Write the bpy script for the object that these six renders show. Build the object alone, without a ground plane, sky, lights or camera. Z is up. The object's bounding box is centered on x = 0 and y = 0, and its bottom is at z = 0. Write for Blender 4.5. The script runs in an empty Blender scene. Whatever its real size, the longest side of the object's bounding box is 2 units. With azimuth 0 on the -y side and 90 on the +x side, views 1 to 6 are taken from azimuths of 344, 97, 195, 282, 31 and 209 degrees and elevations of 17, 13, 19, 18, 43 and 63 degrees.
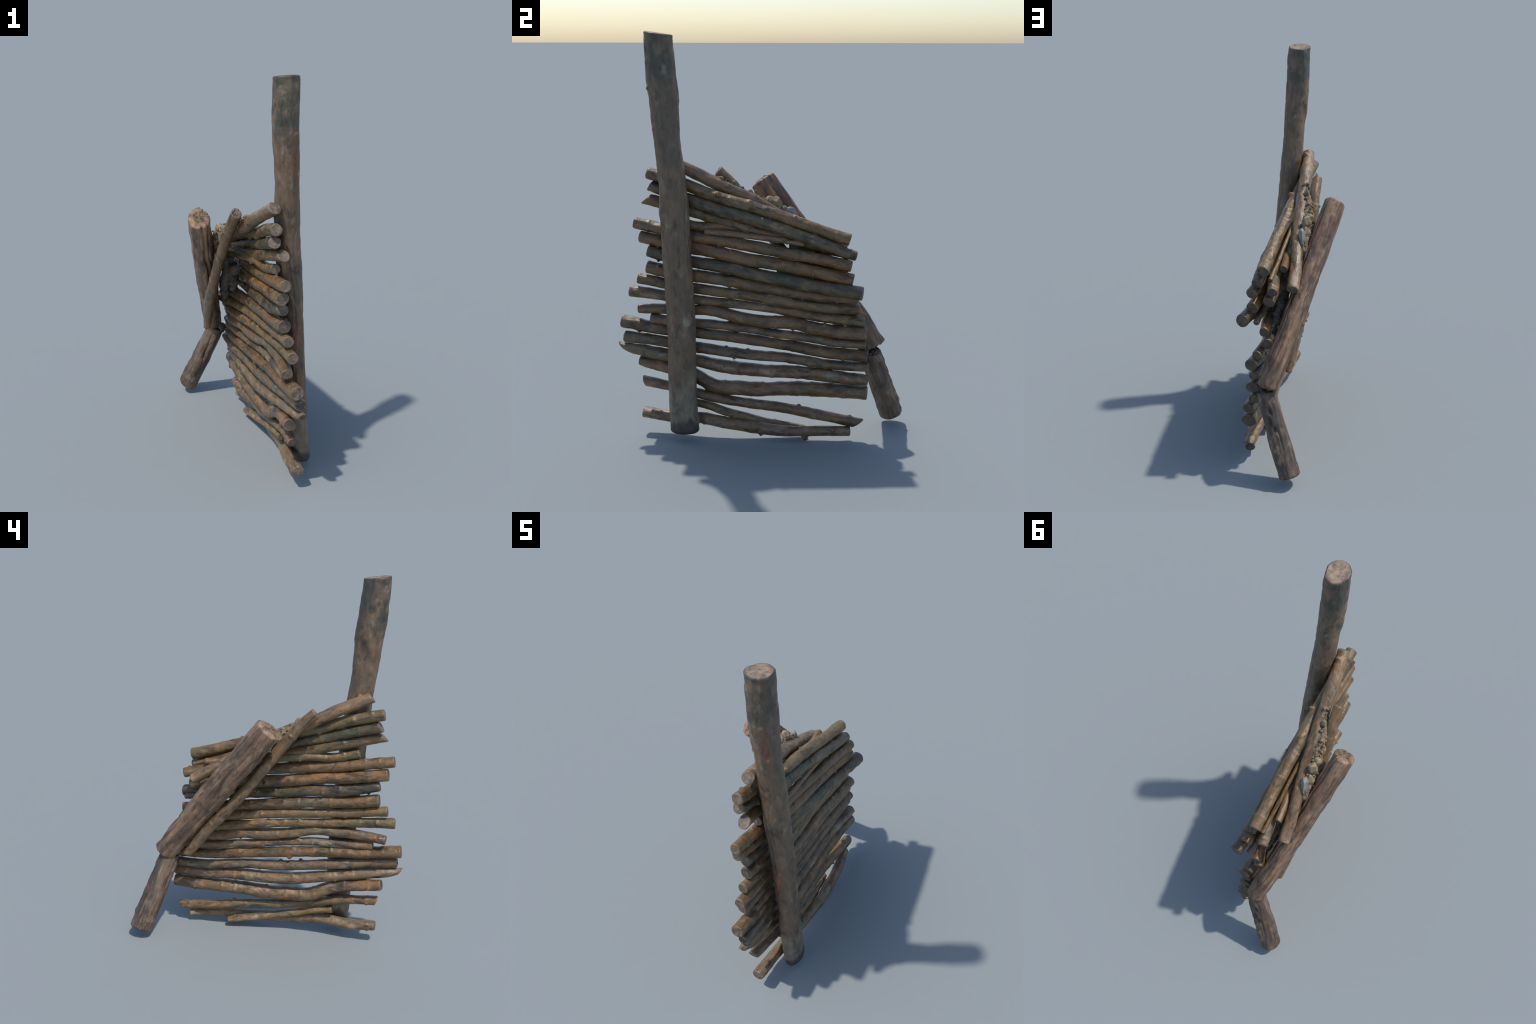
# A piece of a rough woodland windbreak: a stack of horizontal sticks held against an
# upright post, with a split brace log, a stub of log below it, a diagonal branch and a
# wedge of soil and stones caught between them.
import bpy, math
import numpy as np
from mathutils import Matrix, Vector

RNG = np.random.default_rng(7)
TAU = 2 * math.pi

# ------------------------------------------------------------------ numeric noise
def _hash(ix, iy, iz, seed):
    h = (ix * 374761393 + iy * 668265263 + iz * 2147483647 + seed * 1274126177) & 0xFFFFFFFF
    h = ((h ^ (h >> 13)) * 1274126177) & 0xFFFFFFFF
    h = ((h ^ (h >> 16)) * 2246822519) & 0xFFFFFFFF
    return ((h ^ (h >> 15)) & 0xFFFFFF) / float(0xFFFFFF) * 2.0 - 1.0

def noise3(x, y, z, seed=0):
    x, y, z = np.broadcast_arrays(np.asarray(x, float), np.asarray(y, float), np.asarray(z, float))
    ix, iy, iz = (np.floor(v).astype(np.int64) for v in (x, y, z))
    fx, fy, fz = x - ix, y - iy, z - iz
    ux, uy, uz = (f * f * f * (f * (f * 6 - 15) + 10) for f in (fx, fy, fz))
    out = 0.0
    for dx in (0, 1):
        for dy in (0, 1):
            for dz in (0, 1):
                w = (ux if dx else 1 - ux) * (uy if dy else 1 - uy) * (uz if dz else 1 - uz)
                out = out + w * _hash(ix + dx, iy + dy, iz + dz, seed)
    return out

def fbm(x, y, z, seed=0, octaves=4, gain=0.5):
    a, s, t = 1.0, 0.0, 0.0
    for o in range(octaves):
        s = s + a * noise3(x * 2 ** o + 17.3 * o, y * 2 ** o - 9.1 * o, z * 2 ** o + 4.7 * o, seed + o * 31)
        t += a
        a *= gain
    return s / t

# ------------------------------------------------------------------ spines
def catmull(K, n):
    K = np.asarray(K, float)
    m = len(K)
    P = np.vstack([2 * K[0] - K[1], K, 2 * K[-1] - K[-2]])
    t = np.linspace(0, m - 1, n)
    i = np.clip(np.floor(t).astype(int), 0, m - 2)
    f = (t - i)[:, None]
    a, b, c, d = P[i], P[i + 1], P[i + 2], P[i + 3]
    return 0.5 * (2 * b + (c - a) * f + (2 * a - 5 * b + 4 * c - d) * f ** 2 + (3 * b - a - 3 * c + d) * f ** 3)

class Spine:
    """smooth curve through (x, y, z, half-width e1, half-width e2) control points, by arc length"""
    def __init__(self, pts):
        K = [(p[0], p[1], p[2], p[3], p[4] if len(p) > 4 else p[3]) for p in pts]
        D = catmull(K, 60 * len(K))
        seg = np.linalg.norm(np.diff(D[:, :3], axis=0), axis=1)
        self.s = np.concatenate([[0], np.cumsum(seg)])
        self.D = D
        self.L = self.s[-1]
    def at(self, s):
        s = np.asarray(s, float)
        sc = np.clip(s, 0, self.L)
        out = np.stack([np.interp(sc, self.s, self.D[:, k]) for k in range(5)], -1)
        t0 = (self.D[4, :3] - self.D[0, :3]); t0 /= np.linalg.norm(t0)
        t1 = (self.D[-1, :3] - self.D[-5, :3]); t1 /= np.linalg.norm(t1)
        under = np.minimum(s, 0)[..., None]
        over = np.maximum(s - self.L, 0)[..., None]
        out[..., :3] += under * t0 + over * t1
        return out
    def tangent(self, s):
        e = 0.02
        d = self.at(s + e)[..., :3] - self.at(s - e)[..., :3]
        return d / np.linalg.norm(d, axis=-1, keepdims=True)

# ------------------------------------------------------------------ tube body of a stick or log
def build_round(name, pts, mats, ref=(0, 0, 1), seed=1, seg=40, step=0.0045,
                lump=0.08, mid=0.05, fine=0.032, fine_stretch=0.3, nodes=True, node_gap=0.13,
                cut0=(0, 0), cut1=(0, 0), bevel=0.10, dish=0.05, rough_cap0=0.0, rough_cap1=0.0,
                bumps=(), grooves=(), shape=None, strip=0.0, round0=0.0, round1=0.0):
    """Loft a wooden rod along a spine.  cut = (slant in metres, angle whose side sticks out),
    bumps = (metres along, angle deg, height in radii, length m, width rad),
    grooves = (angle deg, depth in radii, half width rad, wander, from 0..1, to 0..1)."""
    rng = np.random.default_rng(seed)
    sp = Spine(pts)
    L = sp.L
    nr = max(12, int(L / step))
    u = np.linspace(0, 1, nr)
    # tighter rings near both ends
    S = L * (0.94 * u + 0.06 * (0.5 - 0.5 * np.cos(math.pi * u)))
    A = np.linspace(0, TAU, seg, endpoint=False)
    Sg, Ag = np.meshgrid(S, A, indexing='ij')
    o0 = -cut0[0] * np.cos(Ag - math.radians(cut0[1]))
    o1 = cut1[0] * np.cos(Ag - math.radians(cut1[1]))
    Sp = o0 + Sg / L * (L + o1 - o0)

    C = sp.at(Sp)
    T = sp.tangent(np.clip(Sp, 0, L))
    ref = np.array(ref, float)
    e1 = ref - T * (T @ ref)[..., None]
    e1 /= np.linalg.norm(e1, axis=-1, keepdims=True)
    e2 = np.cross(T, e1)
    ca, sa = np.cos(Ag), np.sin(Ag)
    rm = 0.5 * (C[..., 3] + C[..., 4])
    k = rng.uniform(0, 100, 3)
    f = 1.0 + lump * noise3(Sp / 0.11 + k[0], ca * 0.9 + k[1], sa * 0.9 + k[2], seed)
    f += mid * noise3(Sp / 0.032 + k[1], ca * 1.7 + k[2], sa * 1.7 + k[0], seed + 5)
    f += fine * fbm(Sp / 0.010 * fine_stretch + k[2], ca * 5 + k[0], sa * 5 + k[1], seed + 9, 3, 0.6)
    if strip:
        # lifted strips of bark: steps where a stretched noise crosses a level
        b = fbm(Sp / 0.09 + k[0], ca * 2.2 + k[2], sa * 2.2 + k[1], seed + 77, 3)
        f += strip * (1 / (1 + np.exp(-(b - 0.06) * 60)))
    if nodes:
        s = rng.uniform(0.03, node_gap)
        while s < L - 0.02:
            f += rng.uniform(0.02, 0.06) * np.exp(-((Sp - s) / 0.008) ** 2)
            if rng.random() < 0.75:
                a = rng.uniform(0, TAU)
                da = (Ag - a + math.pi) % TAU - math.pi
                f += rng.uniform(0.12, 0.34) * np.exp(-((Sp - s) / rng.uniform(0.005, 0.009)) ** 2 - (da / 0.3) ** 2)
            s += rng.uniform(0.5, 1.5) * node_gap
    for (bs, ba, bh, bl, bw) in bumps:
        da = (Ag - math.radians(ba) + math.pi) % TAU - math.pi
        f += bh * np.exp(-np.abs((Sp - bs) / bl) ** 3 - np.abs(da / bw) ** 3)
    for (ga, gd, gw, gwander, t0, t1) in grooves:
        wand = gwander * noise3(Sp / 0.13 + ga, 0, 0, seed + 3)
        da = (Ag - math.radians(ga) - wand + math.pi) % TAU - math.pi
        m = np.clip((Sp / L - t0) / 0.06, 0, 1) * np.clip((t1 - Sp / L) / 0.06, 0, 1)
        f -= gd * m * np.exp(-np.abs(da / gw) ** 1.5)
    if shape is not None:
        f = shape(f, Sp / L, Ag)
    # rounded ends
    for rr, dist in ((round0, Sg), (round1, L - Sg)):
        if rr:
            q = np.clip(1 - dist / rr, 0, 1)
            f *= np.sqrt(np.clip(1 - 0.62 * q ** 2.2, 0.05, 1))
    # small chamfer on the cut edge
    for dist in (Sg, L - Sg):
        q = np.clip(1 - dist / (bevel * rm), 0, 1)
        f *= 1 - 0.10 * q ** 2
    R1 = C[..., 3] * f
    R2 = C[..., 4] * f
    V = C[..., :3] + e1 * (R1 * ca)[..., None] + e2 * (R2 * sa)[..., None]

    verts = [V.reshape(-1, 3)]
    faces, fmat = [], []
    idx = np.arange(nr * seg).reshape(nr, seg)
    for i in range(nr - 1):
        a, b = idx[i], idx[i + 1]
        for j in range(seg):
            j2 = (j + 1) % seg
            faces.append((a[j], a[j2], b[j2], b[j])); fmat.append(0)
    base = nr * seg
    # caps: shrinking rings with a little saw-cut unevenness, or a crumbled broken face
    fr = [0.92, 0.8, 0.66, 0.5, 0.34, 0.18] if max(rough_cap0, rough_cap1) == 0 else list(np.linspace(0.95, 0.06, 16))
    for end in (0, 1):
        ring = V[0] if end == 0 else V[-1]
        Tn = -T[0] if end == 0 else T[-1]
        rc = rough_cap0 if end == 0 else rough_cap1
        cen = ring.mean(axis=0)
        tn = Tn.mean(axis=0); tn /= np.linalg.norm(tn)
        rad = np.linalg.norm(ring - cen, axis=1).mean()
        prev = idx[0] if end == 0 else idx[-1]
        for q in fr:
            P = cen + (ring - cen) * q
            n = 0.5 * noise3(P[:, 0] / (rad * 0.8) + 3, P[:, 1] / (rad * 0.8), P[:, 2] / (rad * 0.8), seed + 40 + end)
            h = dish * rad * (n - 0.8 * (1 - q ** 2))
            if rc:
                h = rc * rad * (fbm(P[:, 0] / (rad * 0.16), P[:, 1] / (rad * 0.16), P[:, 2] / (rad * 0.16), seed + 50 + end, 3, 0.6)
                                * min(1, (1 - q) * 6) + 0.35 * (1 - q ** 2) * n)
            P = P + tn * h[:, None]
            cur = np.arange(base, base + seg)
            base += seg
            verts.append(P)
            for j in range(seg):
                j2 = (j + 1) % seg
                faces.append((prev[j2], prev[j], cur[j], cur[j2]) if end == 0 else (prev[j], prev[j2], cur[j2], cur[j]))
                fmat.append(1 + end)
            prev = cur
        verts.append((cen + tn * (-dish * rad * 0.8 if not rc else 0.0))[None])
        for j in range(seg):
            j2 = (j + 1) % seg
            faces.append((prev[j2], prev[j], base) if end == 0 else (prev[j], prev[j2], base))
            fmat.append(1 + end)
        base += 1
    VV = np.vstack(verts)
    # local frame: x along the rod, so that the grain of the materials follows it
    a, b = sp.at(0.0)[:3], sp.at(L)[:3]
    X = Vector(b - a).normalized()
    Z = Vector(ref); Z = (Z - X * Z.dot(X)).normalized()
    Y = Z.cross(X)
    M = Matrix((X, Y, Z)).transposed().to_4x4()
    M.translation = Vector((a + b) / 2)
    if len(mats) == 2:
        mats = list(mats) + [mats[1]]
    return make_object(name, VV, faces, mats, fmat, M)

def make_object(name, VV, faces, mats, fmat=None, M=None, smooth=True):
    M = M or Matrix.Identity(4)
    Mi = np.array(M.inverted())
    L = VV @ Mi[:3, :3].T + Mi[:3, 3]
    me = bpy.data.meshes.new(name)
    me.from_pydata(L.tolist(), [], [tuple(int(i) for i in f) for f in faces])
    for m in mats:
        me.materials.append(m)
    if fmat is not None:
        me.polygons.foreach_set("material_index", np.array(fmat, dtype=np.int32))
    me.polygons.foreach_set("use_smooth", np.full(len(me.polygons), smooth))
    me.update()
    ob = bpy.data.objects.new(name, me)
    bpy.context.scene.collection.objects.link(ob)
    ob.matrix_world = M
    return ob

# ------------------------------------------------------------------ materials
def srgb(r, g, b):
    def c(v):
        v /= 255.0
        return v / 12.92 if v <= 0.04045 else ((v + 0.055) / 1.055) ** 2.4
    return (c(r), c(g), c(b), 1.0)

class Nodes:
    def __init__(self, name):
        self.m = bpy.data.materials.new(name)
        self.m.use_nodes = True
        self.t = self.m.node_tree
        self.t.nodes.clear()
    def n(self, kind, **kw):
        nd = self.t.nodes.new(kind)
        for k, v in kw.items():
            if k.startswith('in_'):
                nd.inputs[k[3:].replace('_', ' ')].default_value = v
            else:
                setattr(nd, k, v)
        return nd
    def l(self, a, b):
        self.t.links.new(a, b)
    def ramp(self, src, stops, interp='LINEAR'):
        r = self.n('ShaderNodeValToRGB')
        r.color_ramp.interpolation = interp
        while len(r.color_ramp.elements) < len(stops):
            r.color_ramp.elements.new(0.5)
        for e, (p, c) in zip(r.color_ramp.elements, stops):
            e.position = p
            e.color = c
        self.l(src, r.inputs['Fac'])
        return r.outputs['Color']
    def mask(self, src, lo, hi):
        r = self.n('ShaderNodeMapRange', interpolation_type='SMOOTHSTEP')
        r.inputs['From Min'].default_value = lo
        r.inputs['From Max'].default_value = hi
        self.l(src, r.inputs['Value'])
        return r.outputs['Result']
    def mix(self, fac, a, b, mode='MIX'):
        r = self.n('ShaderNodeMix', data_type='RGBA', blend_type=mode)
        for s, v in ((r.inputs[0], fac), (r.inputs[6], a), (r.inputs[7], b)):
            if hasattr(v, 'is_linked'):
                self.l(v, s)
            else:
                s.default_value = v
        return r.outputs[2]
    def math(self, op, a, b=0.0, c=None):
        r = self.n('ShaderNodeMath', operation=op)
        for s, v in zip(r.inputs, (a, b, c)):
            if v is None: continue
            if hasattr(v, 'is_linked'):
                self.l(v, s)
            else:
                s.default_value = v
        return r.outputs[0]
    def coords(self, offset=True):
        tc = self.n('ShaderNodeTexCoord')
        if not offset:
            return tc.outputs['Object']
        oi = self.n('ShaderNodeObjectInfo')
        self.rnd = oi.outputs['Random']
        s = self.math('MULTIPLY', oi.outputs['Random'], 61.0)
        va = self.n('ShaderNodeVectorMath', operation='ADD')
        self.l(tc.outputs['Object'], va.inputs[0])
        self.l(s, va.inputs[1])
        return va.outputs[0]
    def noise(self, co, scale, sq=(1, 1, 1), detail=5.0, rough=0.55, dist=0.0, loc=(0, 0, 0)):
        mp = self.n('ShaderNodeMapping')
        mp.inputs['Scale'].default_value = sq
        mp.inputs['Location'].default_value = loc
        self.l(co, mp.inputs['Vector'])
        nz = self.n('ShaderNodeTexNoise')
        nz.inputs['Scale'].default_value = scale
        nz.inputs['Detail'].default_value = detail
        nz.inputs['Roughness'].default_value = rough
        nz.inputs['Distortion'].default_value = dist
        self.l(mp.outputs[0], nz.inputs['Vector'])
        return nz.outputs['Fac']
    def finish(self, col, rough, bump=None, strength=0.4, dist=0.002, spec=0.6):
        p = self.n('ShaderNodeBsdfPrincipled')
        o = self.n('ShaderNodeOutputMaterial')
        self.l(col, p.inputs['Base Color'])
        if hasattr(rough, 'is_linked'):
            self.l(rough, p.inputs['Roughness'])
        else:
            p.inputs['Roughness'].default_value = rough
        p.inputs['Specular IOR Level'].default_value = spec
        if bump is not None:
            b = self.n('ShaderNodeBump')
            b.inputs['Strength'].default_value = strength
            b.inputs['Distance'].default_value = dist
            self.l(bump, b.inputs['Height'])
            self.l(b.outputs[0], p.inputs['Normal'])
        self.l(p.outputs[0], o.inputs[0])
        return self.m

def bark_material(name, dark, mid, warm, pale, moss=(80, 80, 52), moss_amt=0.5, dark_amt=0.5, pale_amt=0.5,
                  speck=0.3, rough=0.50, value=1.0):
    N = Nodes(name)
    co = N.coords()
    patch = N.noise(co, 9.0, (0.55, 1.6, 1.6), 4.0, 0.55, 0.6)
    col = N.ramp(patch, [(0.30, srgb(*mid)), (0.48, srgb(*warm)), (0.62, srgb(*mid)), (0.75, srgb(*warm))])
    mo = N.noise(co, 7.0, (0.6, 1.4, 1.4), 5.0, 0.6, 0.3, (5.1, 2.2, 0.4))
    col = N.mix(N.math('MULTIPLY', N.mask(mo, 0.50, 0.64), moss_amt), col, srgb(*moss))
    pa = N.noise(co, 13.0, (0.7, 1.3, 1.3), 5.0, 0.6, 0.2, (1.3, 7.7, 3.1))
    col = N.mix(N.math('MULTIPLY', N.mask(pa, 0.57, 0.66), pale_amt), col, srgb(*pale))
    dk = N.noise(co, 14.0, (0.5, 1.5, 1.5), 7.0, 0.68, 0.4, (8.3, 0.2, 6.1))
    col = N.mix(N.math('MULTIPLY', N.mask(dk, 0.55, 0.61), dark_amt), col, srgb(*dark))
    # weathering mottle: blotches a centimetre or two across, lighter and darker
    mt = N.noise(co, 21.0, (0.6, 1.1, 1.1), 6.0, 0.62, 0.6, (7.1, 3.3, 9.2))
    col = N.mix(1.0, col, N.ramp(mt, [(0.30, (0.34, 0.34, 0.36, 1)), (0.44, (0.82, 0.83, 0.83, 1)), (0.56, (1.05, 1.04, 1.02, 1)), (0.70, (1.48, 1.44, 1.38, 1))]), 'MULTIPLY')
    # lenticels and flecks
    fl = N.noise(co, 80.0, (1.3, 0.6, 0.6), 3.0, 0.6)
    col = N.mix(N.math('MULTIPLY', N.mask(fl, 0.58, 0.70), speck), col, srgb(*dark))
    fl2 = N.noise(co, 60.0, (0.8, 1, 1), 3.0, 0.7, 0.0, (3, 1, 2))
    col = N.mix(N.math('MULTIPLY', N.mask(fl2, 0.62, 0.75), speck), col, srgb(*pale))
    # every stick a little lighter or darker
    hs = N.n('ShaderNodeHueSaturation')
    hs.inputs['Saturation'].default_value = 1.04
    N.l(col, hs.inputs['Color'])
    vr = N.n('ShaderNodeMapRange')
    vr.inputs['To Min'].default_value = 0.73 * value
    vr.inputs['To Max'].default_value = 0.95 * value
    N.l(N.rnd, vr.inputs['Value'])
    N.l(vr.outputs[0], hs.inputs['Value'])
    grain = N.noise(co, 60.0, (0.35, 1.0, 1.0), 8.0, 0.68)
    rg = N.math('MULTIPLY_ADD', pa, 0.5, rough - 0.40)
    return N.finish(hs.outputs['Color'], rg, N.math('MULTIPLY_ADD', mt, 1.4, grain), 0.45, 0.008)

def cut_material(name, light, mid, dark):
    N = Nodes(name)
    co = N.coords()
    a = N.noise(co, 40.0, (0.3, 1, 1), 6.0, 0.6, 0.5)
    col = N.ramp(a, [(0.32, srgb(*dark)), (0.48, srgb(*mid)), (0.66, srgb(*light))])
    b = N.noise(co, 22.0, (1, 1, 1), 4.0, 0.6, 0.3, (4, 4, 1))
    col = N.mix(N.math('MULTIPLY', N.mask(b, 0.5, 0.66), 0.55), col, srgb(*dark))
    g = N.noise(co, 140.0, (1, 1, 1), 4.0, 0.6)
    return N.finish(col, 0.62, g, 0.35, 0.002)

def post_material():
    N = Nodes("post_bark")
    co = N.coords(False)               # x runs up the post: -1 foot .. +1 top
    a = N.noise(co, 8.0, (0.5, 1.5, 1.5), 5.0, 0.6, 0.5)
    col = N.ramp(a, [(0.32, srgb(92, 78, 64)), (0.5, srgb(118, 96, 74)), (0.66, srgb(103, 88, 71))])
    b = N.noise(co, 5.0, (0.8, 1.6, 1.6), 5.0, 0.6, 0.3, (2, 5, 1))
    col = N.mix(N.math('MULTIPLY', N.mask(b, 0.50, 0.64), 0.5), col, srgb(94, 88, 76))
    sep = N.n('ShaderNodeSeparateXYZ')
    N.l(co, sep.inputs[0])
    wob = N.noise(co, 6.0, (1, 1, 1), 4.0)
    h = N.math('ADD', sep.outputs[0], N.math('MULTIPLY_ADD', wob, 0.36, -0.18))
    # rusty inner bark laid bare in streaks down the weather side
    ang = N.n('ShaderNodeMath', operation='ARCTAN2')
    N.l(sep.outputs[1], ang.inputs[0]); N.l(sep.outputs[2], ang.inputs[1])
    st = N.noise(co, 13.0, (0.16, 1.2, 1.2), 5.0, 0.6, 0.4, (3, 3, 3))
    w = N.math('SUBTRACT', 1.0, N.math('ABSOLUTE', N.math('MULTIPLY', N.math('SUBTRACT', ang.outputs[0], 1.65), 1.15)))
    m = N.math('MULTIPLY', N.mask(w, 0.0, 0.7), N.mask(st, 0.46, 0.6))
    m = N.math('MULTIPLY', m, N.math('MULTIPLY', N.mask(h, 0.74, 0.62), N.mask(h, -0.62, -0.45)))
    col = N.mix(N.math('MULTIPLY', m, 0.7), col, srgb(138, 88, 56))
    # algae-dark, greyed head
    col = N.mix(N.math('MULTIPLY', N.mask(h, 0.62, 0.80), N.mask(N.noise(co, 15.0, (0.7, 1, 1), 5.0, 0.6), 0.40, 0.60)), col, srgb(72, 70, 60))
    # dark blotches, pale lichen
    d = N.noise(co, 13.0, (0.6, 1.3, 1.3), 7.0, 0.68, 0.4, (8, 1, 5))
    col = N.mix(N.math('MULTIPLY', N.mask(d, 0.56, 0.68), 0.75), col, srgb(54, 47, 41))
    li = N.noise(co, 16.0, (0.7, 1, 1), 4.0, 0.55, 0.2, (1, 9, 4))
    col = N.mix(N.math('MULTIPLY', N.mask(li, 0.60, 0.72), 0.6), col, srgb(140, 136, 122))
    # stripped pale foot, then the charred-looking tip that stood in the ground
    ft = N.noise(co, 7.0, (0.4, 1.6, 1.6), 3.0, 0.5, 0.2, (6, 2, 2))
    hh = N.math('ADD', sep.outputs[0], N.math('MULTIPLY_ADD', ft, 0.34, -0.17))
    col = N.mix(N.math('MULTIPLY', N.mask(hh, -0.66, -0.76), 0.75), col, srgb(124, 114, 98))
    col = N.mix(N.math('MULTIPLY', N.mask(hh, -0.87, -0.91), 0.9), col, srgb(60, 55, 50))
    mt = N.noise(co, 26.0, (0.5, 1.1, 1.1), 6.0, 0.66, 0.5, (7.1, 3.3, 9.2))
    col = N.mix(1.0, col, N.ramp(mt, [(0.32, (0.46, 0.46, 0.46, 1)), (0.44, (0.84, 0.83, 0.82, 1)), (0.56, (1.02, 1.01, 1.0, 1)), (0.70, (1.45, 1.42, 1.36, 1))]), 'MULTIPLY')
    g = N.noise(co, 55.0, (0.3, 1, 1), 8.0, 0.68)
    fl = N.noise(co, 80.0, (0.8, 1, 1), 4.0, 0.65)
    col = N.mix(N.math('MULTIPLY', N.mask(fl, 0.58, 0.72), 0.3), col, srgb(50, 44, 38))
    return N.finish(col, N.math('MULTIPLY_ADD', g, 0.35, 0.33), N.math('MULTIPLY_ADD', mt, 1.0, g), 0.4, 0.007)

def log_material(name, a1, a2, a3, orange, tan, tan_amt):
    N = Nodes(name)
    co = N.coords()
    f = N.noise(co, 17.0, (0.16, 1.3, 1.3), 7.0, 0.65, 0.7)
    col = N.ramp(f, [(0.32, srgb(*a1)), (0.47, srgb(*a2)), (0.58, srgb(*a3)), (0.70, srgb(*a2))])
    o = N.noise(co, 7.0, (0.5, 1.4, 1.4), 5.0, 0.6, 0.5, (2, 6, 1))
    col = N.mix(N.math('MULTIPLY', N.mask(o, 0.54, 0.66), 0.6), col, srgb(*orange))
    t = N.noise(co, 9.0, (0.6, 1.2, 1.2), 6.0, 0.65, 0.5, (9, 1, 3))
    col = N.mix(N.math('MULTIPLY', N.mask(t, 0.56, 0.66), tan_amt), col, srgb(*tan))
    d = N.noise(co, 10.0, (0.25, 1.3, 1.3), 7.0, 0.7, 0.6, (4, 4, 7))
    col = N.mix(N.math('MULTIPLY', N.mask(d, 0.55, 0.66), 0.75), col, srgb(46, 38, 33))
    mt = N.noise(co, 15.0, (0.45, 1.2, 1.2), 7.0, 0.64, 0.6, (7.1, 3.3, 9.2))
    col = N.mix(1.0, col, N.ramp(mt, [(0.32, (0.42, 0.40, 0.40, 1)), (0.44, (0.82, 0.80, 0.79, 1)), (0.56, (1.06, 1.04, 1.02, 1)), (0.70, (1.60, 1.54, 1.44, 1))]), 'MULTIPLY')
    g = N.noise(co, 45.0, (0.18, 1, 1), 9.0, 0.7, 0.3)
    return N.finish(col, N.math('MULTIPLY_ADD', g, 0.35, 0.30), N.math('MULTIPLY_ADD', mt, 1.2, g), 0.55, 0.009)

def earth_material(name, cols, scale=30.0, rough=0.9, bump=0.8):
    N = Nodes(name)
    co = N.coords(False)
    a = N.noise(co, scale, (1, 1, 1), 6.0, 0.65, 0.2)
    col = N.ramp(a, [(0.34, srgb(*cols[0])), (0.5, srgb(*cols[1])), (0.66, srgb(*cols[2]))])
    g = N.noise(co, scale * 5, (1, 1, 1), 5.0, 0.65)
    return N.finish(col, rough, g, bump, 0.003, 0.3)

BARK = {
    'brown': bark_material("bark_brown", (60, 51, 43), (118, 99, 77), (136, 102, 70), (150, 134, 112), (96, 90, 68), 0.55, 0.7),
    'olive': bark_material("bark_olive", (62, 54, 44), (118, 102, 75), (134, 104, 69), (150, 135, 112), (102, 96, 64), 0.6, 0.65),
    'grey': bark_material("bark_grey", (60, 55, 49), (116, 102, 83), (130, 101, 73), (148, 140, 122), (95, 93, 74), 0.7, 0.7, 0.7),
    'mossy': bark_material("bark_mossy", (52, 50, 44), (100, 89, 70), (114, 93, 68), (148, 130, 104), (77, 80, 62), 0.85, 0.85, 0.65, 0.4),
    'rust': bark_material("bark_rust", (62, 51, 43), (112, 92, 70), (134, 99, 63), (146, 128, 104), (96, 88, 64), 0.55, 0.7, 0.5),
    'tan': bark_material("bark_tan", (66, 56, 47), (126, 106, 84), (138, 107, 76), (156, 139, 119), (108, 97, 72), 0.5, 0.6, 0.65),
}
CUT = cut_material("cut_wood", (126, 109, 92), (102, 88, 75), (64, 57, 50))
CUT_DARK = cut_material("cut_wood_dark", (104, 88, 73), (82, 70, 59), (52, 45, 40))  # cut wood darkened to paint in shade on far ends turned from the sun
POST_CUT = cut_material("post_cut_wood", (160, 140, 114), (138, 118, 98), (102, 87, 76))
POST = post_material()
LOG = log_material("brace_wood", (66, 53, 44), (112, 88, 69), (150, 120, 94), (148, 97, 67), (146, 124, 100), 0.65)
STUB = log_material("stub_wood", (52, 44, 39), (84, 70, 59), (114, 95, 78), (124, 86, 60), (150, 128, 102), 0.8)
CRUMB = earth_material("crumbled_wood", ((74, 62, 51), (126, 107, 87), (154, 135, 111)), 60.0)
SOIL = earth_material("dry_soil", ((84, 73, 61), (132, 115, 95), (160, 142, 120)), 45.0)
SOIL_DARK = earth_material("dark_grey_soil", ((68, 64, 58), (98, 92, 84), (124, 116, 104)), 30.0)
STONE_TAN = earth_material("tan_stone", ((124, 110, 88), (154, 138, 112), (178, 162, 136)), 22.0, 0.8, 0.4)
STONE_BLUE = earth_material("blue_grey_stone", ((122, 119, 116), (146, 143, 140), (166, 163, 158)), 16.0, 0.7, 0.3)
STONE_GREEN = earth_material("green_grey_stone", ((98, 96, 78), (122, 118, 96), (160, 150, 120)), 26.0, 0.8, 0.4)

# ------------------------------------------------------------------ the thing
root = bpy.data.objects.new("stick_windbreak", None)
bpy.context.scene.collection.objects.link(root)
root["label"] = "weathered sticks stacked against a tall post with a log brace"
root["category"] = "stick fence"

def adopt(ob, parent=root):
    M = ob.matrix_world.copy()
    ob.parent = parent
    ob.matrix_parent_inverse = Matrix.Identity(4)
    ob.matrix_world = M
    return ob

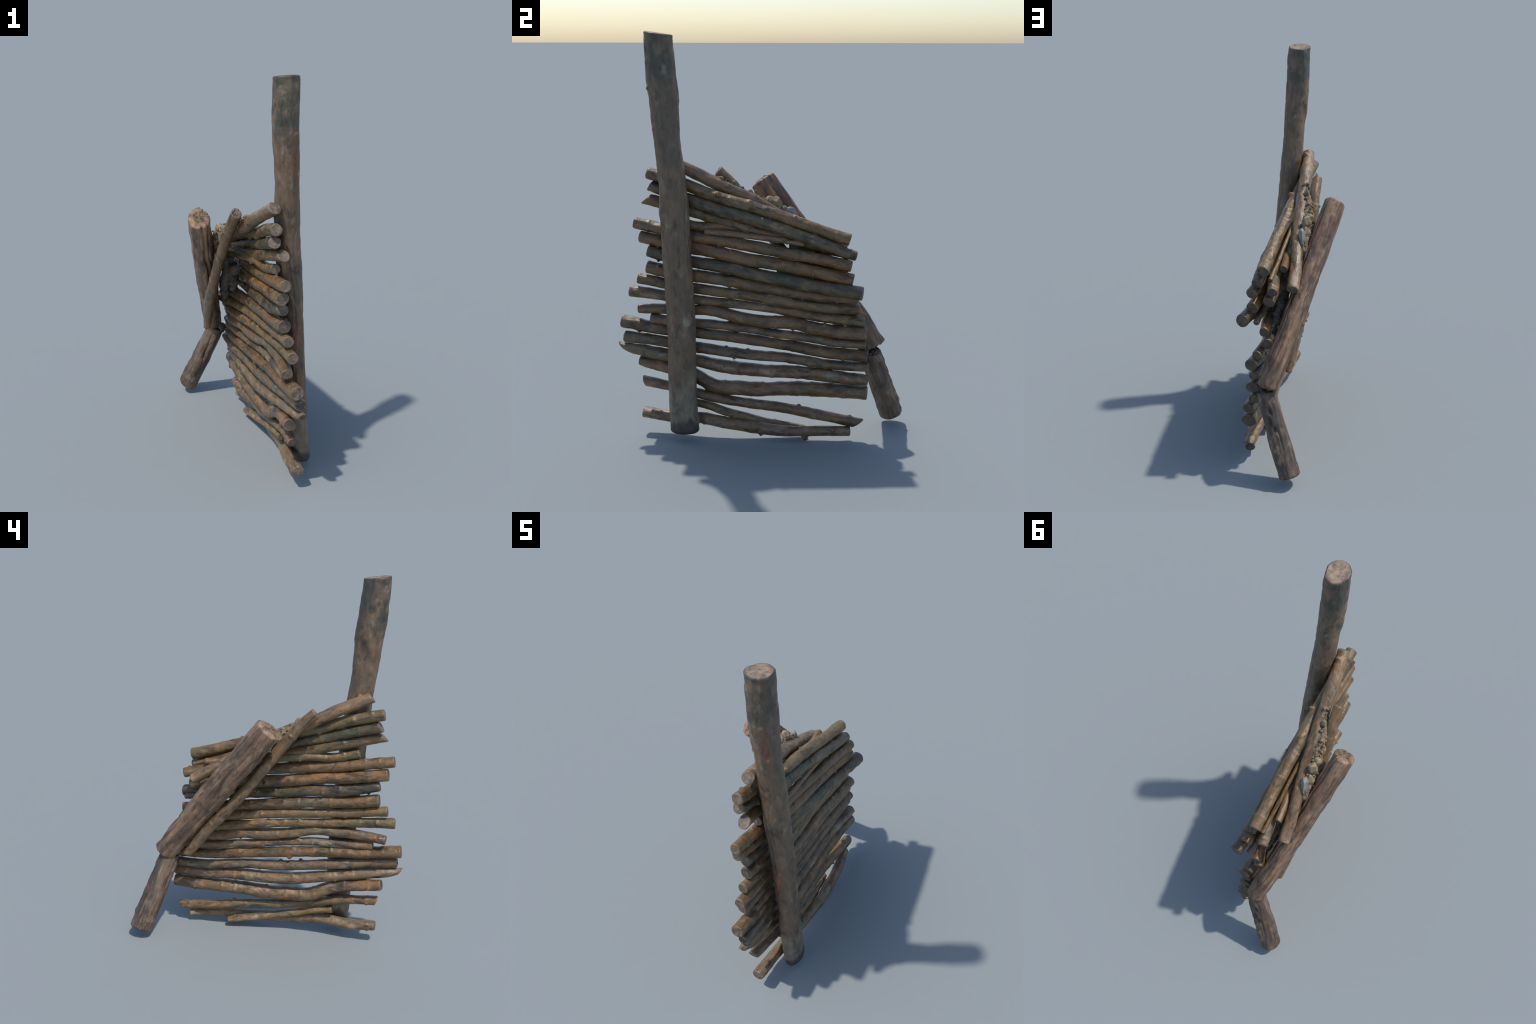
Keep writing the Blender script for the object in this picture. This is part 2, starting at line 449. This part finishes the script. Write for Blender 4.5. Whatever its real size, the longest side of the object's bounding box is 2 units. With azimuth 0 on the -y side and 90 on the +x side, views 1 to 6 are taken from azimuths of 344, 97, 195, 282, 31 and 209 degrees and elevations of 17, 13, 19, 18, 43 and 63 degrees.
# upright post: spine goes up; half-widths across (x) and along (y) the panel
adopt(build_round("upright_post", [
    (0.218, -0.360, 0.040, 0.044, 0.070), (0.197, -0.369, 0.266, 0.047, 0.069), (0.179, -0.376, 0.512, 0.049, 0.069),
    (0.167, -0.385, 0.759, 0.051, 0.070), (0.149, -0.399, 1.005, 0.055, 0.071), (0.131, -0.414, 1.251, 0.060, 0.068),
    (0.121, -0.440, 1.498, 0.056, 0.064), (0.111, -0.459, 1.744, 0.060, 0.070), (0.109, -0.477, 1.992, 0.060, 0.067)],
    [POST, POST_CUT], ref=(1, 0, 0), seed=11, seg=96, step=0.005, lump=0.045, mid=0.02, fine=0.02, fine_stretch=0.25,
    nodes=False, strip=0.025, bevel=0.03, dish=0.10, round0=0.022, cut1=(0.013, 268),
    bumps=((1.945, 20, -0.07, 0.03, 0.30), (1.955, 150, -0.06, 0.02, 0.25), (1.94, 290, -0.06, 0.03, 0.2), (1.90, -55, 0.08, 0.03, 0.12),
           (1.82, -60, 0.07, 0.03, 0.12), (1.30, 280, 0.07, 0.02, 0.2), (1.12, 300, 0.06, 0.03, 0.3), (1.60, 215, 0.10, 0.045, 0.5), (1.66, 80, 0.07, 0.05, 0.6), (1.77, 255, 0.06, 0.05, 0.5), (1.52, -50, 0.10, 0.012, 0.14),
           (1.71, -62, 0.12, 0.010, 0.16), (0.55, 110, 0.06, 0.05, 0.5), (0.72, 250, 0.07, 0.05, 0.4), (0.97, 100, 0.06, 0.03, 0.3),
           (0.33, 240, 0.05, 0.04, 0.4), (0.07, 95, 0.08, 0.02, 0.3), (1.02, 265, 0.06, 0.012, 0.2)),
    grooves=((62, 0.07, 0.05, 0.25, 0.4, 0.86), (-70, 0.05, 0.06, 0.3, 0.25, 0.75), (-110, 0.05, 0.05, 0.3, 0.2, 0.7),
             (120, 0.04, 0.05, 0.5, 0.05, 0.45))))

# brace log leaning from the upper front down to the far end, its faces a little flattened
def brace_shape(f, t, a):
    flat = 0.03 * np.cos(3 * (a - 0.6)) + 0.02 * np.cos(5 * a + 1)
    return f * (1 + flat * (0.4 + 0.6 * (1 - t)))
adopt(build_round("brace_log", [
    (-0.208, -0.030, 1.268, 0.053, 0.067), (-0.170, 0.092, 1.103, 0.055, 0.070), (-0.120, 0.252, 0.888, 0.055, 0.070),
    (-0.070, 0.410, 0.675, 0.053, 0.066), (-0.018, 0.568, 0.463, 0.049, 0.060)],
    [LOG, CRUMB], ref=(1, 0, 0), seed=21, seg=90, step=0.005, lump=0.04, mid=0.03, fine=0.035, fine_stretch=0.10, nodes=False,
    strip=0.03, shape=brace_shape, rough_cap0=0.34, rough_cap1=0.35, round0=0.014, cut1=(0.006, 270), bevel=0.1,
    bumps=((0.52, 255, 0.07, 0.06, 0.5), (0.58, 200, 0.06, 0.03, 0.5)),
    grooves=((300, 0.20, 0.06, 0.12, -0.1, 0.75), (325, 0.16, 0.08, 0.2, -0.1, 0.6), (350, 0.14, 0.06, 0.2, -0.1, 0.4), (85, 0.20, 0.09, 0.15, -0.1, 0.85), (60, 0.12, 0.06, 0.2, -0.1, 0.6), (35, 0.14, 0.07, 0.2, 0.3, 1.1),
             (-20, 0.10, 0.06, 0.3, -0.1, 0.7), (140, 0.06, 0.06, 0.3, 0.2, 0.8))))

# stub of log below the brace
adopt(build_round("log_stub", [
    (-0.006, 0.546, 0.440, 0.045, 0.054), (-0.048, 0.580, 0.328, 0.049, 0.057), (-0.098, 0.617, 0.204, 0.051, 0.058),
    (-0.138, 0.646, 0.110, 0.052, 0.060), (-0.166, 0.667, 0.040, 0.053, 0.060)],
    [STUB, STUB], ref=(1, 0, 0), seed=31, seg=84, step=0.0045, lump=0.05, mid=0.04, fine=0.035, fine_stretch=0.14, nodes=False,
    strip=0.04, rough_cap0=0.35, bevel=0.25, round1=0.016, cut0=(0.010, 90),
    bumps=((0.36, 300, 0.06, 0.03, 0.5), (0.22, 40, 0.05, 0.03, 0.5), (0.10, 262, -0.20, 0.020, 0.20), (0.15, 274, -0.28, 0.025, 0.18),
           (0.19, 258, -0.22, 0.018, 0.15), (0.25, 266, -0.18, 0.020, 0.15), (0.33, 285, 0.08, 0.03, 0.5), (0.06, 290, 0.07, 0.02, 0.3)),
    grooves=((88, 0.22, 0.16, 0.5, 0.18, 0.5), (110, 0.14, 0.08, 0.4, 0.05, 0.6), (-100, 0.10, 0.07, 0.3, 0.1, 0.7))))

# branch lying diagonally against the front of the sticks
adopt(build_round("diagonal_branch", [
    (-0.066, -0.230, 1.327, 0.026, 0.028), (-0.072, -0.147, 1.243, 0.027, 0.029), (-0.085, -0.074, 1.148, 0.027, 0.029),
    (-0.104, 0.077, 0.937, 0.027, 0.029), (-0.104, 0.216, 0.763, 0.028, 0.030), (-0.101, 0.291, 0.672, 0.027, 0.029),
    (-0.092, 0.366, 0.570, 0.024, 0.027), (-0.086, 0.420, 0.495, 0.020, 0.023)],
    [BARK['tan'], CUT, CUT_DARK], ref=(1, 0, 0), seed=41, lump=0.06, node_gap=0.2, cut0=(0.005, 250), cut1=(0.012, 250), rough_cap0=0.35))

# ---- the horizontal sticks; each spine runs from the post end to the far end (x, y, z, radius)
def stick(seed, bark, pts, **kw):
    # pieces lie tight on one another: a little deeper than they are tall
    tall = kw.pop('tall', 1.12)
    pts = [(x, y, z, r * tall, r * 1.17) for (x, y, z, r) in pts]
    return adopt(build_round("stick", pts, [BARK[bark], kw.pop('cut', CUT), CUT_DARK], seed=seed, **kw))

stick(101, 'tan', [(0.046, -0.495, 1.405, 0.027), (0.020, -0.339, 1.332, 0.028), (0.000, -0.184, 1.250, 0.029),
    (-0.026, -0.029, 1.181, 0.028), (-0.050, 0.127, 1.087, 0.027), (-0.080, 0.282, 0.993, 0.026),
    (-0.094, 0.396, 0.923, 0.025)],
    bumps=((0.055, 25, 0.5, 0.010, 0.4),), cut0=(0.008, 180), mid=0.045)
stick(102, 'olive', [(0.030, -0.566, 1.323, 0.026), (0.040, -0.399, 1.279, 0.026), (0.046, -0.231, 1.219, 0.026),
    (0.050, -0.064, 1.175, 0.026), (0.050, 0.104, 1.125, 0.026), (0.049, 0.271, 1.068, 0.026),
    (0.046, 0.438, 1.017, 0.027)],
    bumps=((0.37, 50, 0.55, 0.010, 0.4), (0.53, 10, 0.2, 0.012, 0.5)), lump=0.05)
stick(103, 'mossy', [(0.026, -0.553, 1.261, 0.026), (0.046, -0.387, 1.209, 0.026), (0.060, -0.222, 1.158, 0.027),
    (0.069, -0.057, 1.117, 0.026), (0.074, 0.109, 1.068, 0.026), (0.076, 0.274, 1.014, 0.026),
    (0.074, 0.439, 0.950, 0.025)],
    cut0=(0.008, 180), fine=0.05, mid=0.05, fine_stretch=0.6)
stick(104, 'olive', [(0.063, -0.568, 1.201, 0.026), (0.052, -0.396, 1.156, 0.025), (0.047, -0.223, 1.106, 0.023),
    (0.043, -0.051, 1.062, 0.022), (0.035, 0.122, 1.017, 0.022), (0.018, 0.294, 0.971, 0.023),
    (-0.011, 0.467, 0.926, 0.023)],
    cut0=(0.018, 180))
stick(105, 'olive', [(0.059, -0.453, 1.103, 0.022), (0.055, -0.317, 1.070, 0.021), (0.043, -0.182, 1.067, 0.021),
    (0.026, -0.047, 1.048, 0.020), (0.005, 0.089, 1.026, 0.019), (-0.017, 0.224, 1.010, 0.018),
    (-0.034, 0.345, 1.006, 0.017)])
stick(106, 'rust', [(0.050, -0.634, 1.076, 0.024), (0.056, -0.453, 1.042, 0.024), (0.061, -0.273, 1.011, 0.024),
    (0.067, -0.092, 0.986, 0.025), (0.075, 0.089, 0.956, 0.024), (0.085, 0.269, 0.932, 0.024),
    (0.098, 0.450, 0.900, 0.024)], tall=1.19)
stick(107, 'rust', [(0.044, -0.608, 1.006, 0.027), (0.055, -0.430, 0.972, 0.027), (0.063, -0.252, 0.947, 0.027),
    (0.068, -0.074, 0.913, 0.027), (0.074, 0.103, 0.890, 0.027), (0.081, 0.281, 0.861, 0.027),
    (0.094, 0.459, 0.828, 0.027)], tall=1.19)
stick(108, 'mossy', [(0.057, -0.567, 0.938, 0.024), (0.059, -0.388, 0.894, 0.026), (0.067, -0.209, 0.873, 0.027),
    (0.078, -0.030, 0.841, 0.027), (0.091, 0.149, 0.815, 0.027), (0.108, 0.328, 0.786, 0.028),
    (0.131, 0.507, 0.775, 0.028)], tall=1.19,
    fine=0.04, fine_stretch=0.6)
stick(109, 'brown', [(0.064, -0.571, 0.857, 0.028), (0.067, -0.395, 0.827, 0.027), (0.064, -0.220, 0.807, 0.026),
    (0.064, -0.044, 0.782, 0.026), (0.061, 0.132, 0.755, 0.024), (0.052, 0.308, 0.730, 0.023),
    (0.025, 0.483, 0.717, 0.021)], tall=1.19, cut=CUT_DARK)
stick(110, 'olive', [(0.071, -0.617, 0.798, 0.023), (0.077, -0.433, 0.768, 0.022), (0.071, -0.249, 0.746, 0.022),
    (0.065, -0.065, 0.727, 0.022), (0.059, 0.119, 0.703, 0.023), (0.045, 0.303, 0.673, 0.023),
    (0.006, 0.488, 0.659, 0.024)], tall=1.19, lump=0.05)
stick(111, 'olive', [(0.077, -0.660, 0.732, 0.024), (0.081, -0.463, 0.714, 0.022), (0.072, -0.267, 0.693, 0.020),
    (0.059, -0.071, 0.674, 0.019), (0.046, 0.125, 0.648, 0.020), (0.042, 0.321, 0.619, 0.021),
    (0.052, 0.517, 0.602, 0.022)], tall=1.19)
stick(112, 'brown', [(0.062, -0.619, 0.637, 0.023), (0.077, -0.491, 0.644, 0.023), (0.081, -0.363, 0.645, 0.023),
    (0.081, -0.236, 0.645, 0.024), (0.075, -0.108, 0.616, 0.026), (0.069, 0.020, 0.596, 0.028),
    (0.062, 0.148, 0.593, 0.028), (0.059, 0.276, 0.568, 0.028), (0.064, 0.404, 0.554, 0.028),
    (0.076, 0.532, 0.555, 0.028)])
stick(113, 'grey', [(0.081, -0.553, 0.593, 0.025), (0.086, -0.398, 0.581, 0.023), (0.083, -0.244, 0.576, 0.021),
    (0.076, -0.090, 0.560, 0.020), (0.066, 0.065, 0.539, 0.021), (0.058, 0.219, 0.519, 0.021),
    (0.056, 0.374, 0.499, 0.022), (0.064, 0.528, 0.497, 0.022)], tall=1.05, bumps=((0.40, 330, 0.35, 0.012, 0.5),), rough_cap0=0.15)
stick(114, 'rust', [(0.084, -0.705, 0.574, 0.031), (0.085, -0.498, 0.543, 0.030), (0.078, -0.290, 0.526, 0.028),
    (0.069, -0.083, 0.503, 0.027), (0.062, 0.124, 0.476, 0.027), (0.061, 0.331, 0.445, 0.028),
    (0.069, 0.538, 0.437, 0.028)], tall=1.05,
    bumps=((0.60, 215, 0.5, 0.012, 0.4), (0.58, 340, 0.25, 0.015, 0.5)), mid=0.05)
stick(115, 'grey', [(0.107, -0.687, 0.501, 0.026), (0.096, -0.482, 0.478, 0.027), (0.083, -0.276, 0.445, 0.026),
    (0.072, -0.071, 0.420, 0.025), (0.063, 0.135, 0.409, 0.025), (0.058, 0.340, 0.381, 0.024),
    (0.057, 0.546, 0.378, 0.024)], tall=1.05,
    bumps=((0.52, 20, 0.4, 0.010, 0.4), (0.63, 10, 0.3, 0.010, 0.4)), rough_cap0=0.3, mid=0.05)
stick(116, 'grey', [(0.106, -0.709, 0.455, 0.014), (0.106, -0.640, 0.436, 0.025), (0.101, -0.494, 0.413, 0.029), (0.089, -0.322, 0.381, 0.029),
    (0.079, -0.149, 0.350, 0.031), (0.072, 0.023, 0.338, 0.031), (0.070, 0.196, 0.337, 0.030),
    (0.074, 0.369, 0.325, 0.029), (0.089, 0.541, 0.318, 0.027)], tall=1.05, cut0=(0.014, 0), mid=0.05, fine=0.03, rough_cap0=0.2)
stick(117, 'brown', [(0.077, -0.615, 0.370, 0.029), (0.092, -0.486, 0.345, 0.030), (0.097, -0.358, 0.320, 0.031),
    (0.096, -0.230, 0.255, 0.034), (0.092, -0.102, 0.247, 0.034), (0.086, 0.026, 0.243, 0.034),
    (0.079, 0.154, 0.253, 0.033), (0.075, 0.283, 0.253, 0.033), (0.078, 0.411, 0.252, 0.033),
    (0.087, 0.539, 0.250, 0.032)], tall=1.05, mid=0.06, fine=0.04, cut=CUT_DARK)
stick(118, 'brown', [(0.099, -0.593, 0.265, 0.024), (0.114, -0.411, 0.239, 0.024), (0.113, -0.229, 0.198, 0.023),
    (0.104, -0.047, 0.171, 0.023), (0.094, 0.135, 0.151, 0.024), (0.090, 0.316, 0.120, 0.025),
    (0.099, 0.498, 0.093, 0.025)], tall=1.05,
    cut0=(0.012, 340), cut1=(0.024, 0), bumps=((0.80, 0, 0.4, 0.010, 0.4), (0.37, 300, 0.3, 0.012, 0.4)))
stick(119, 'tan', [(0.121, -0.595, 0.102, 0.027), (0.129, -0.444, 0.089, 0.027), (0.140, -0.294, 0.095, 0.027),
    (0.149, -0.144, 0.076, 0.028), (0.155, 0.007, 0.063, 0.027), (0.151, 0.157, 0.053, 0.025),
    (0.135, 0.308, 0.055, 0.024), (0.103, 0.458, 0.049, 0.023)], tall=1.05, bumps=((0.835, 180, 1.0, 0.014, 0.4),), rough_cap0=0.1)
stick(120, 'olive', [(0.115, -0.355, 0.170, 0.019), (0.118, -0.258, 0.154, 0.020), (0.119, -0.160, 0.124, 0.020),
    (0.115, -0.062, 0.101, 0.020), (0.108, 0.035, 0.077, 0.019), (0.097, 0.133, 0.060, 0.018),
    (0.083, 0.230, 0.040, 0.017)], tall=1.05)
# thinner pieces caught inside the stack
stick(121, 'tan', [(0.072, -0.275, 1.047, 0.013), (0.070, -0.111, 1.035, 0.014), (0.068, 0.054, 1.017, 0.013), (0.066, 0.218, 0.997, 0.012)],
    node_gap=0.25)
stick(122, 'rust', [(0.004, 0.050, 1.125, 0.007), (0.008, 0.236, 1.042, 0.009), (0.010, 0.314, 1.010, 0.010), (0.013, 0.422, 0.970, 0.010)])
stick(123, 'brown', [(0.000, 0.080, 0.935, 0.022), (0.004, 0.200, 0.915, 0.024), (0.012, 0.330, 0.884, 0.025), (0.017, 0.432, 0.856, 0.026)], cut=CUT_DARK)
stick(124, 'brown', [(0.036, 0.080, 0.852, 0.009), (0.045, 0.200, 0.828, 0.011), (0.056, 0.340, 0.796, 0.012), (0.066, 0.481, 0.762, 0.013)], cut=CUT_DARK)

# ------------------------------------------------------------------ soil wedge and stones
def icosphere(n):
    import bmesh
    bm = bmesh.new()
    bmesh.ops.create_icosphere(bm, subdivisions=n, radius=1.0)
    V = np.array([v.co[:] for v in bm.verts])
    F = [tuple(v.index for v in f.verts) for f in bm.faces]
    bm.free()
    return V, F

def stone(name, centre, size, mat, seed, rot=(0, 0, 0), facets=9, sub=4):
    """angular pebble: a sphere cut by random planes, then slightly roughened"""
    rng = np.random.default_rng(seed)
    V, F = icosphere(sub)
    R = np.ones(len(V))
    for _ in range(facets):
        n = rng.normal(size=3); n /= np.linalg.norm(n)
        d = rng.uniform(0.62, 0.9)
        c = V @ n
        R = np.where(c > 1e-3, np.minimum(R, d / np.maximum(c, 1e-3)), R)
    V = V * R[:, None]
    V += V * (0.05 * fbm(V[:, 0] * 3 + seed, V[:, 1] * 3, V[:, 2] * 3, seed))[:, None]
    V = V * np.array(size)
    M = (Matrix.Translation(centre) @ Matrix.Rotation(rot[2], 4, 'Z') @ Matrix.Rotation(rot[1], 4, 'Y') @ Matrix.Rotation(rot[0], 4, 'X'))
    A = np.array(M)
    return adopt(make_object(name, V @ A[:3, :3].T + A[:3, 3], F, [mat], None, M))

stone("stone", (-0.080, 0.066, 1.170), (0.026, 0.028, 0.038), STONE_TAN, 3, (0.2, 0.1, 0.4))
stone("stone", (-0.088, 0.028, 1.178), (0.025, 0.026, 0.026), STONE_TAN, 8, (0.4, 0.1, 0.1))
stone("stone", (-0.078, 0.142, 1.105), (0.022, 0.036, 0.052), STONE_BLUE, 5, (0.45, 0.15, 0.2), 7)
stone("stone", (-0.090, 0.104, 1.128), (0.024, 0.026, 0.030), STONE_TAN, 15, (0.1, 0.4, 0.2))
stone("stone", (-0.034, -0.138, 1.268), (0.015, 0.019, 0.021), STONE_GREEN, 12, (0.2, 0.5, 0.0))
stone("stone", (-0.052, -0.085, 1.215), (0.011, 0.013, 0.013), STONE_GREEN, 19)

def lumpy_tube(name, pts, mat, seed, amp, cell, seg=56, step=0.006):
    """soil squeezed along a gap: a rod swollen by coarse noise with closed round ends"""
    sp = Spine(pts)
    nr = int(sp.L / step)
    S = np.linspace(0, sp.L, nr); A = np.linspace(0, TAU, seg, endpoint=False)
    Sg, Ag = np.meshgrid(S, A, indexing='ij')
    C = sp.at(Sg); T = sp.tangent(Sg)
    e1 = np.array([1.0, 0, 0]) - T * T[..., :1]
    e1 /= np.linalg.norm(e1, axis=-1, keepdims=True)
    e2 = np.cross(T, e1)
    w = np.sqrt(np.clip(1 - np.abs(2 * Sg / sp.L - 1) ** 6, 0.0, 1)) + 0.02
    V = C[..., :3] + e1 * (C[..., 3] * w * np.cos(Ag))[..., None] + e2 * (C[..., 4] * w * np.sin(Ag))[..., None]
    n = fbm(V[..., 0] / cell, V[..., 1] / cell, V[..., 2] / cell, seed, 5, 0.55)
    d = V - C[..., :3]
    d = d / (np.linalg.norm(d, axis=-1, keepdims=True) + 1e-6)
    V = V + d * (amp * n * np.minimum(1, w))[..., None]
    idx = np.arange(nr * seg).reshape(nr, seg)
    F = [(idx[i, j], idx[i, (j + 1) % seg], idx[i + 1, (j + 1) % seg], idx[i + 1, j]) for i in range(nr - 1) for j in range(seg)]
    F.append(tuple(idx[0][::-1])); F.append(tuple(idx[-1]))
    return adopt(make_object(name, V.reshape(-1, 3), F, [mat]))

# dry soil lying in the notch between the top stick, the branch and the brace
lumpy_tube("soil", [(-0.030, -0.185, 1.275, 0.012, 0.012), (-0.046, -0.110, 1.224, 0.020, 0.022), (-0.064, -0.030, 1.172, 0.026, 0.030),
    (-0.084, 0.050, 1.128, 0.034, 0.036), (-0.092, 0.130, 1.078, 0.030, 0.034), (-0.092, 0.190, 1.020, 0.022, 0.030)], SOIL, 4, 0.024, 0.024)
# dark soil packed behind the brace, down to the stub
lumpy_tube("packed_soil", [(-0.045, 0.130, 1.030, 0.026, 0.036), (-0.022, 0.190, 0.940, 0.026, 0.040), (-0.012, 0.240, 0.860, 0.026, 0.040),
    (-0.004, 0.310, 0.765, 0.024, 0.032), (0.012, 0.370, 0.675, 0.020, 0.024), (0.022, 0.410, 0.610, 0.014, 0.016)], SOIL_DARK, 6, 0.020, 0.035)
# plug of soil in the joint of brace, stub and sticks
lumpy_tube("packed_soil", [(0.022, 0.500, 0.470, 0.016, 0.018), (0.018, 0.520, 0.440, 0.020, 0.022), (0.022, 0.530, 0.410, 0.014, 0.016)],
    SOIL_DARK, 26, 0.010, 0.020, 40, 0.004)
# dark clot hanging inside the stack beside it
lumpy_tube("packed_soil", [(-0.010, 0.150, 0.985, 0.022, 0.024), (0.010, 0.195, 0.925, 0.030, 0.034), (0.022, 0.235, 0.860, 0.030, 0.036),
    (0.034, 0.270, 0.790, 0.024, 0.030), (0.034, 0.290, 0.745, 0.012, 0.014)], SOIL_DARK, 16, 0.020, 0.030)

# crumbs of soil on and around the notch
def crumbs():
    rng = np.random.default_rng(99)
    V0, F0 = icosphere(2)
    VV, FF, base = [], [], 0
    path = Spine([(-0.010, -0.215, 1.300, 0.01), (-0.040, -0.120, 1.240, 0.022), (-0.066, -0.020, 1.190, 0.030),
                  (-0.082, 0.070, 1.145, 0.032), (-0.090, 0.160, 1.078, 0.024)])
    for i in range(150):
        s = rng.uniform(0, path.L)
        c = path.at(s)
        p = c[:3] + rng.normal(size=3) * np.array([0.5, 0.4, 0.35]) * c[3]
        r = rng.uniform(0.003, 0.013) * (0.6 + 0.4 * rng.random())
        n = fbm(V0[:, 0] * 1.6 + i, V0[:, 1] * 1.6, V0[:, 2] * 1.6, i, 3)
        VV.append(p + V0 * (r * (1 + 0.5 * n))[:, None] * rng.uniform(0.7, 1.2, 3))
        FF += [tuple(np.array(f) + base) for f in F0]
        base += len(V0)
    ob = adopt(make_object("soil_crumbs", np.vstack(VV), FF, [SOIL]))
    ob["kind"] = "stuff"
crumbs()
bpy.context.view_layer.update()
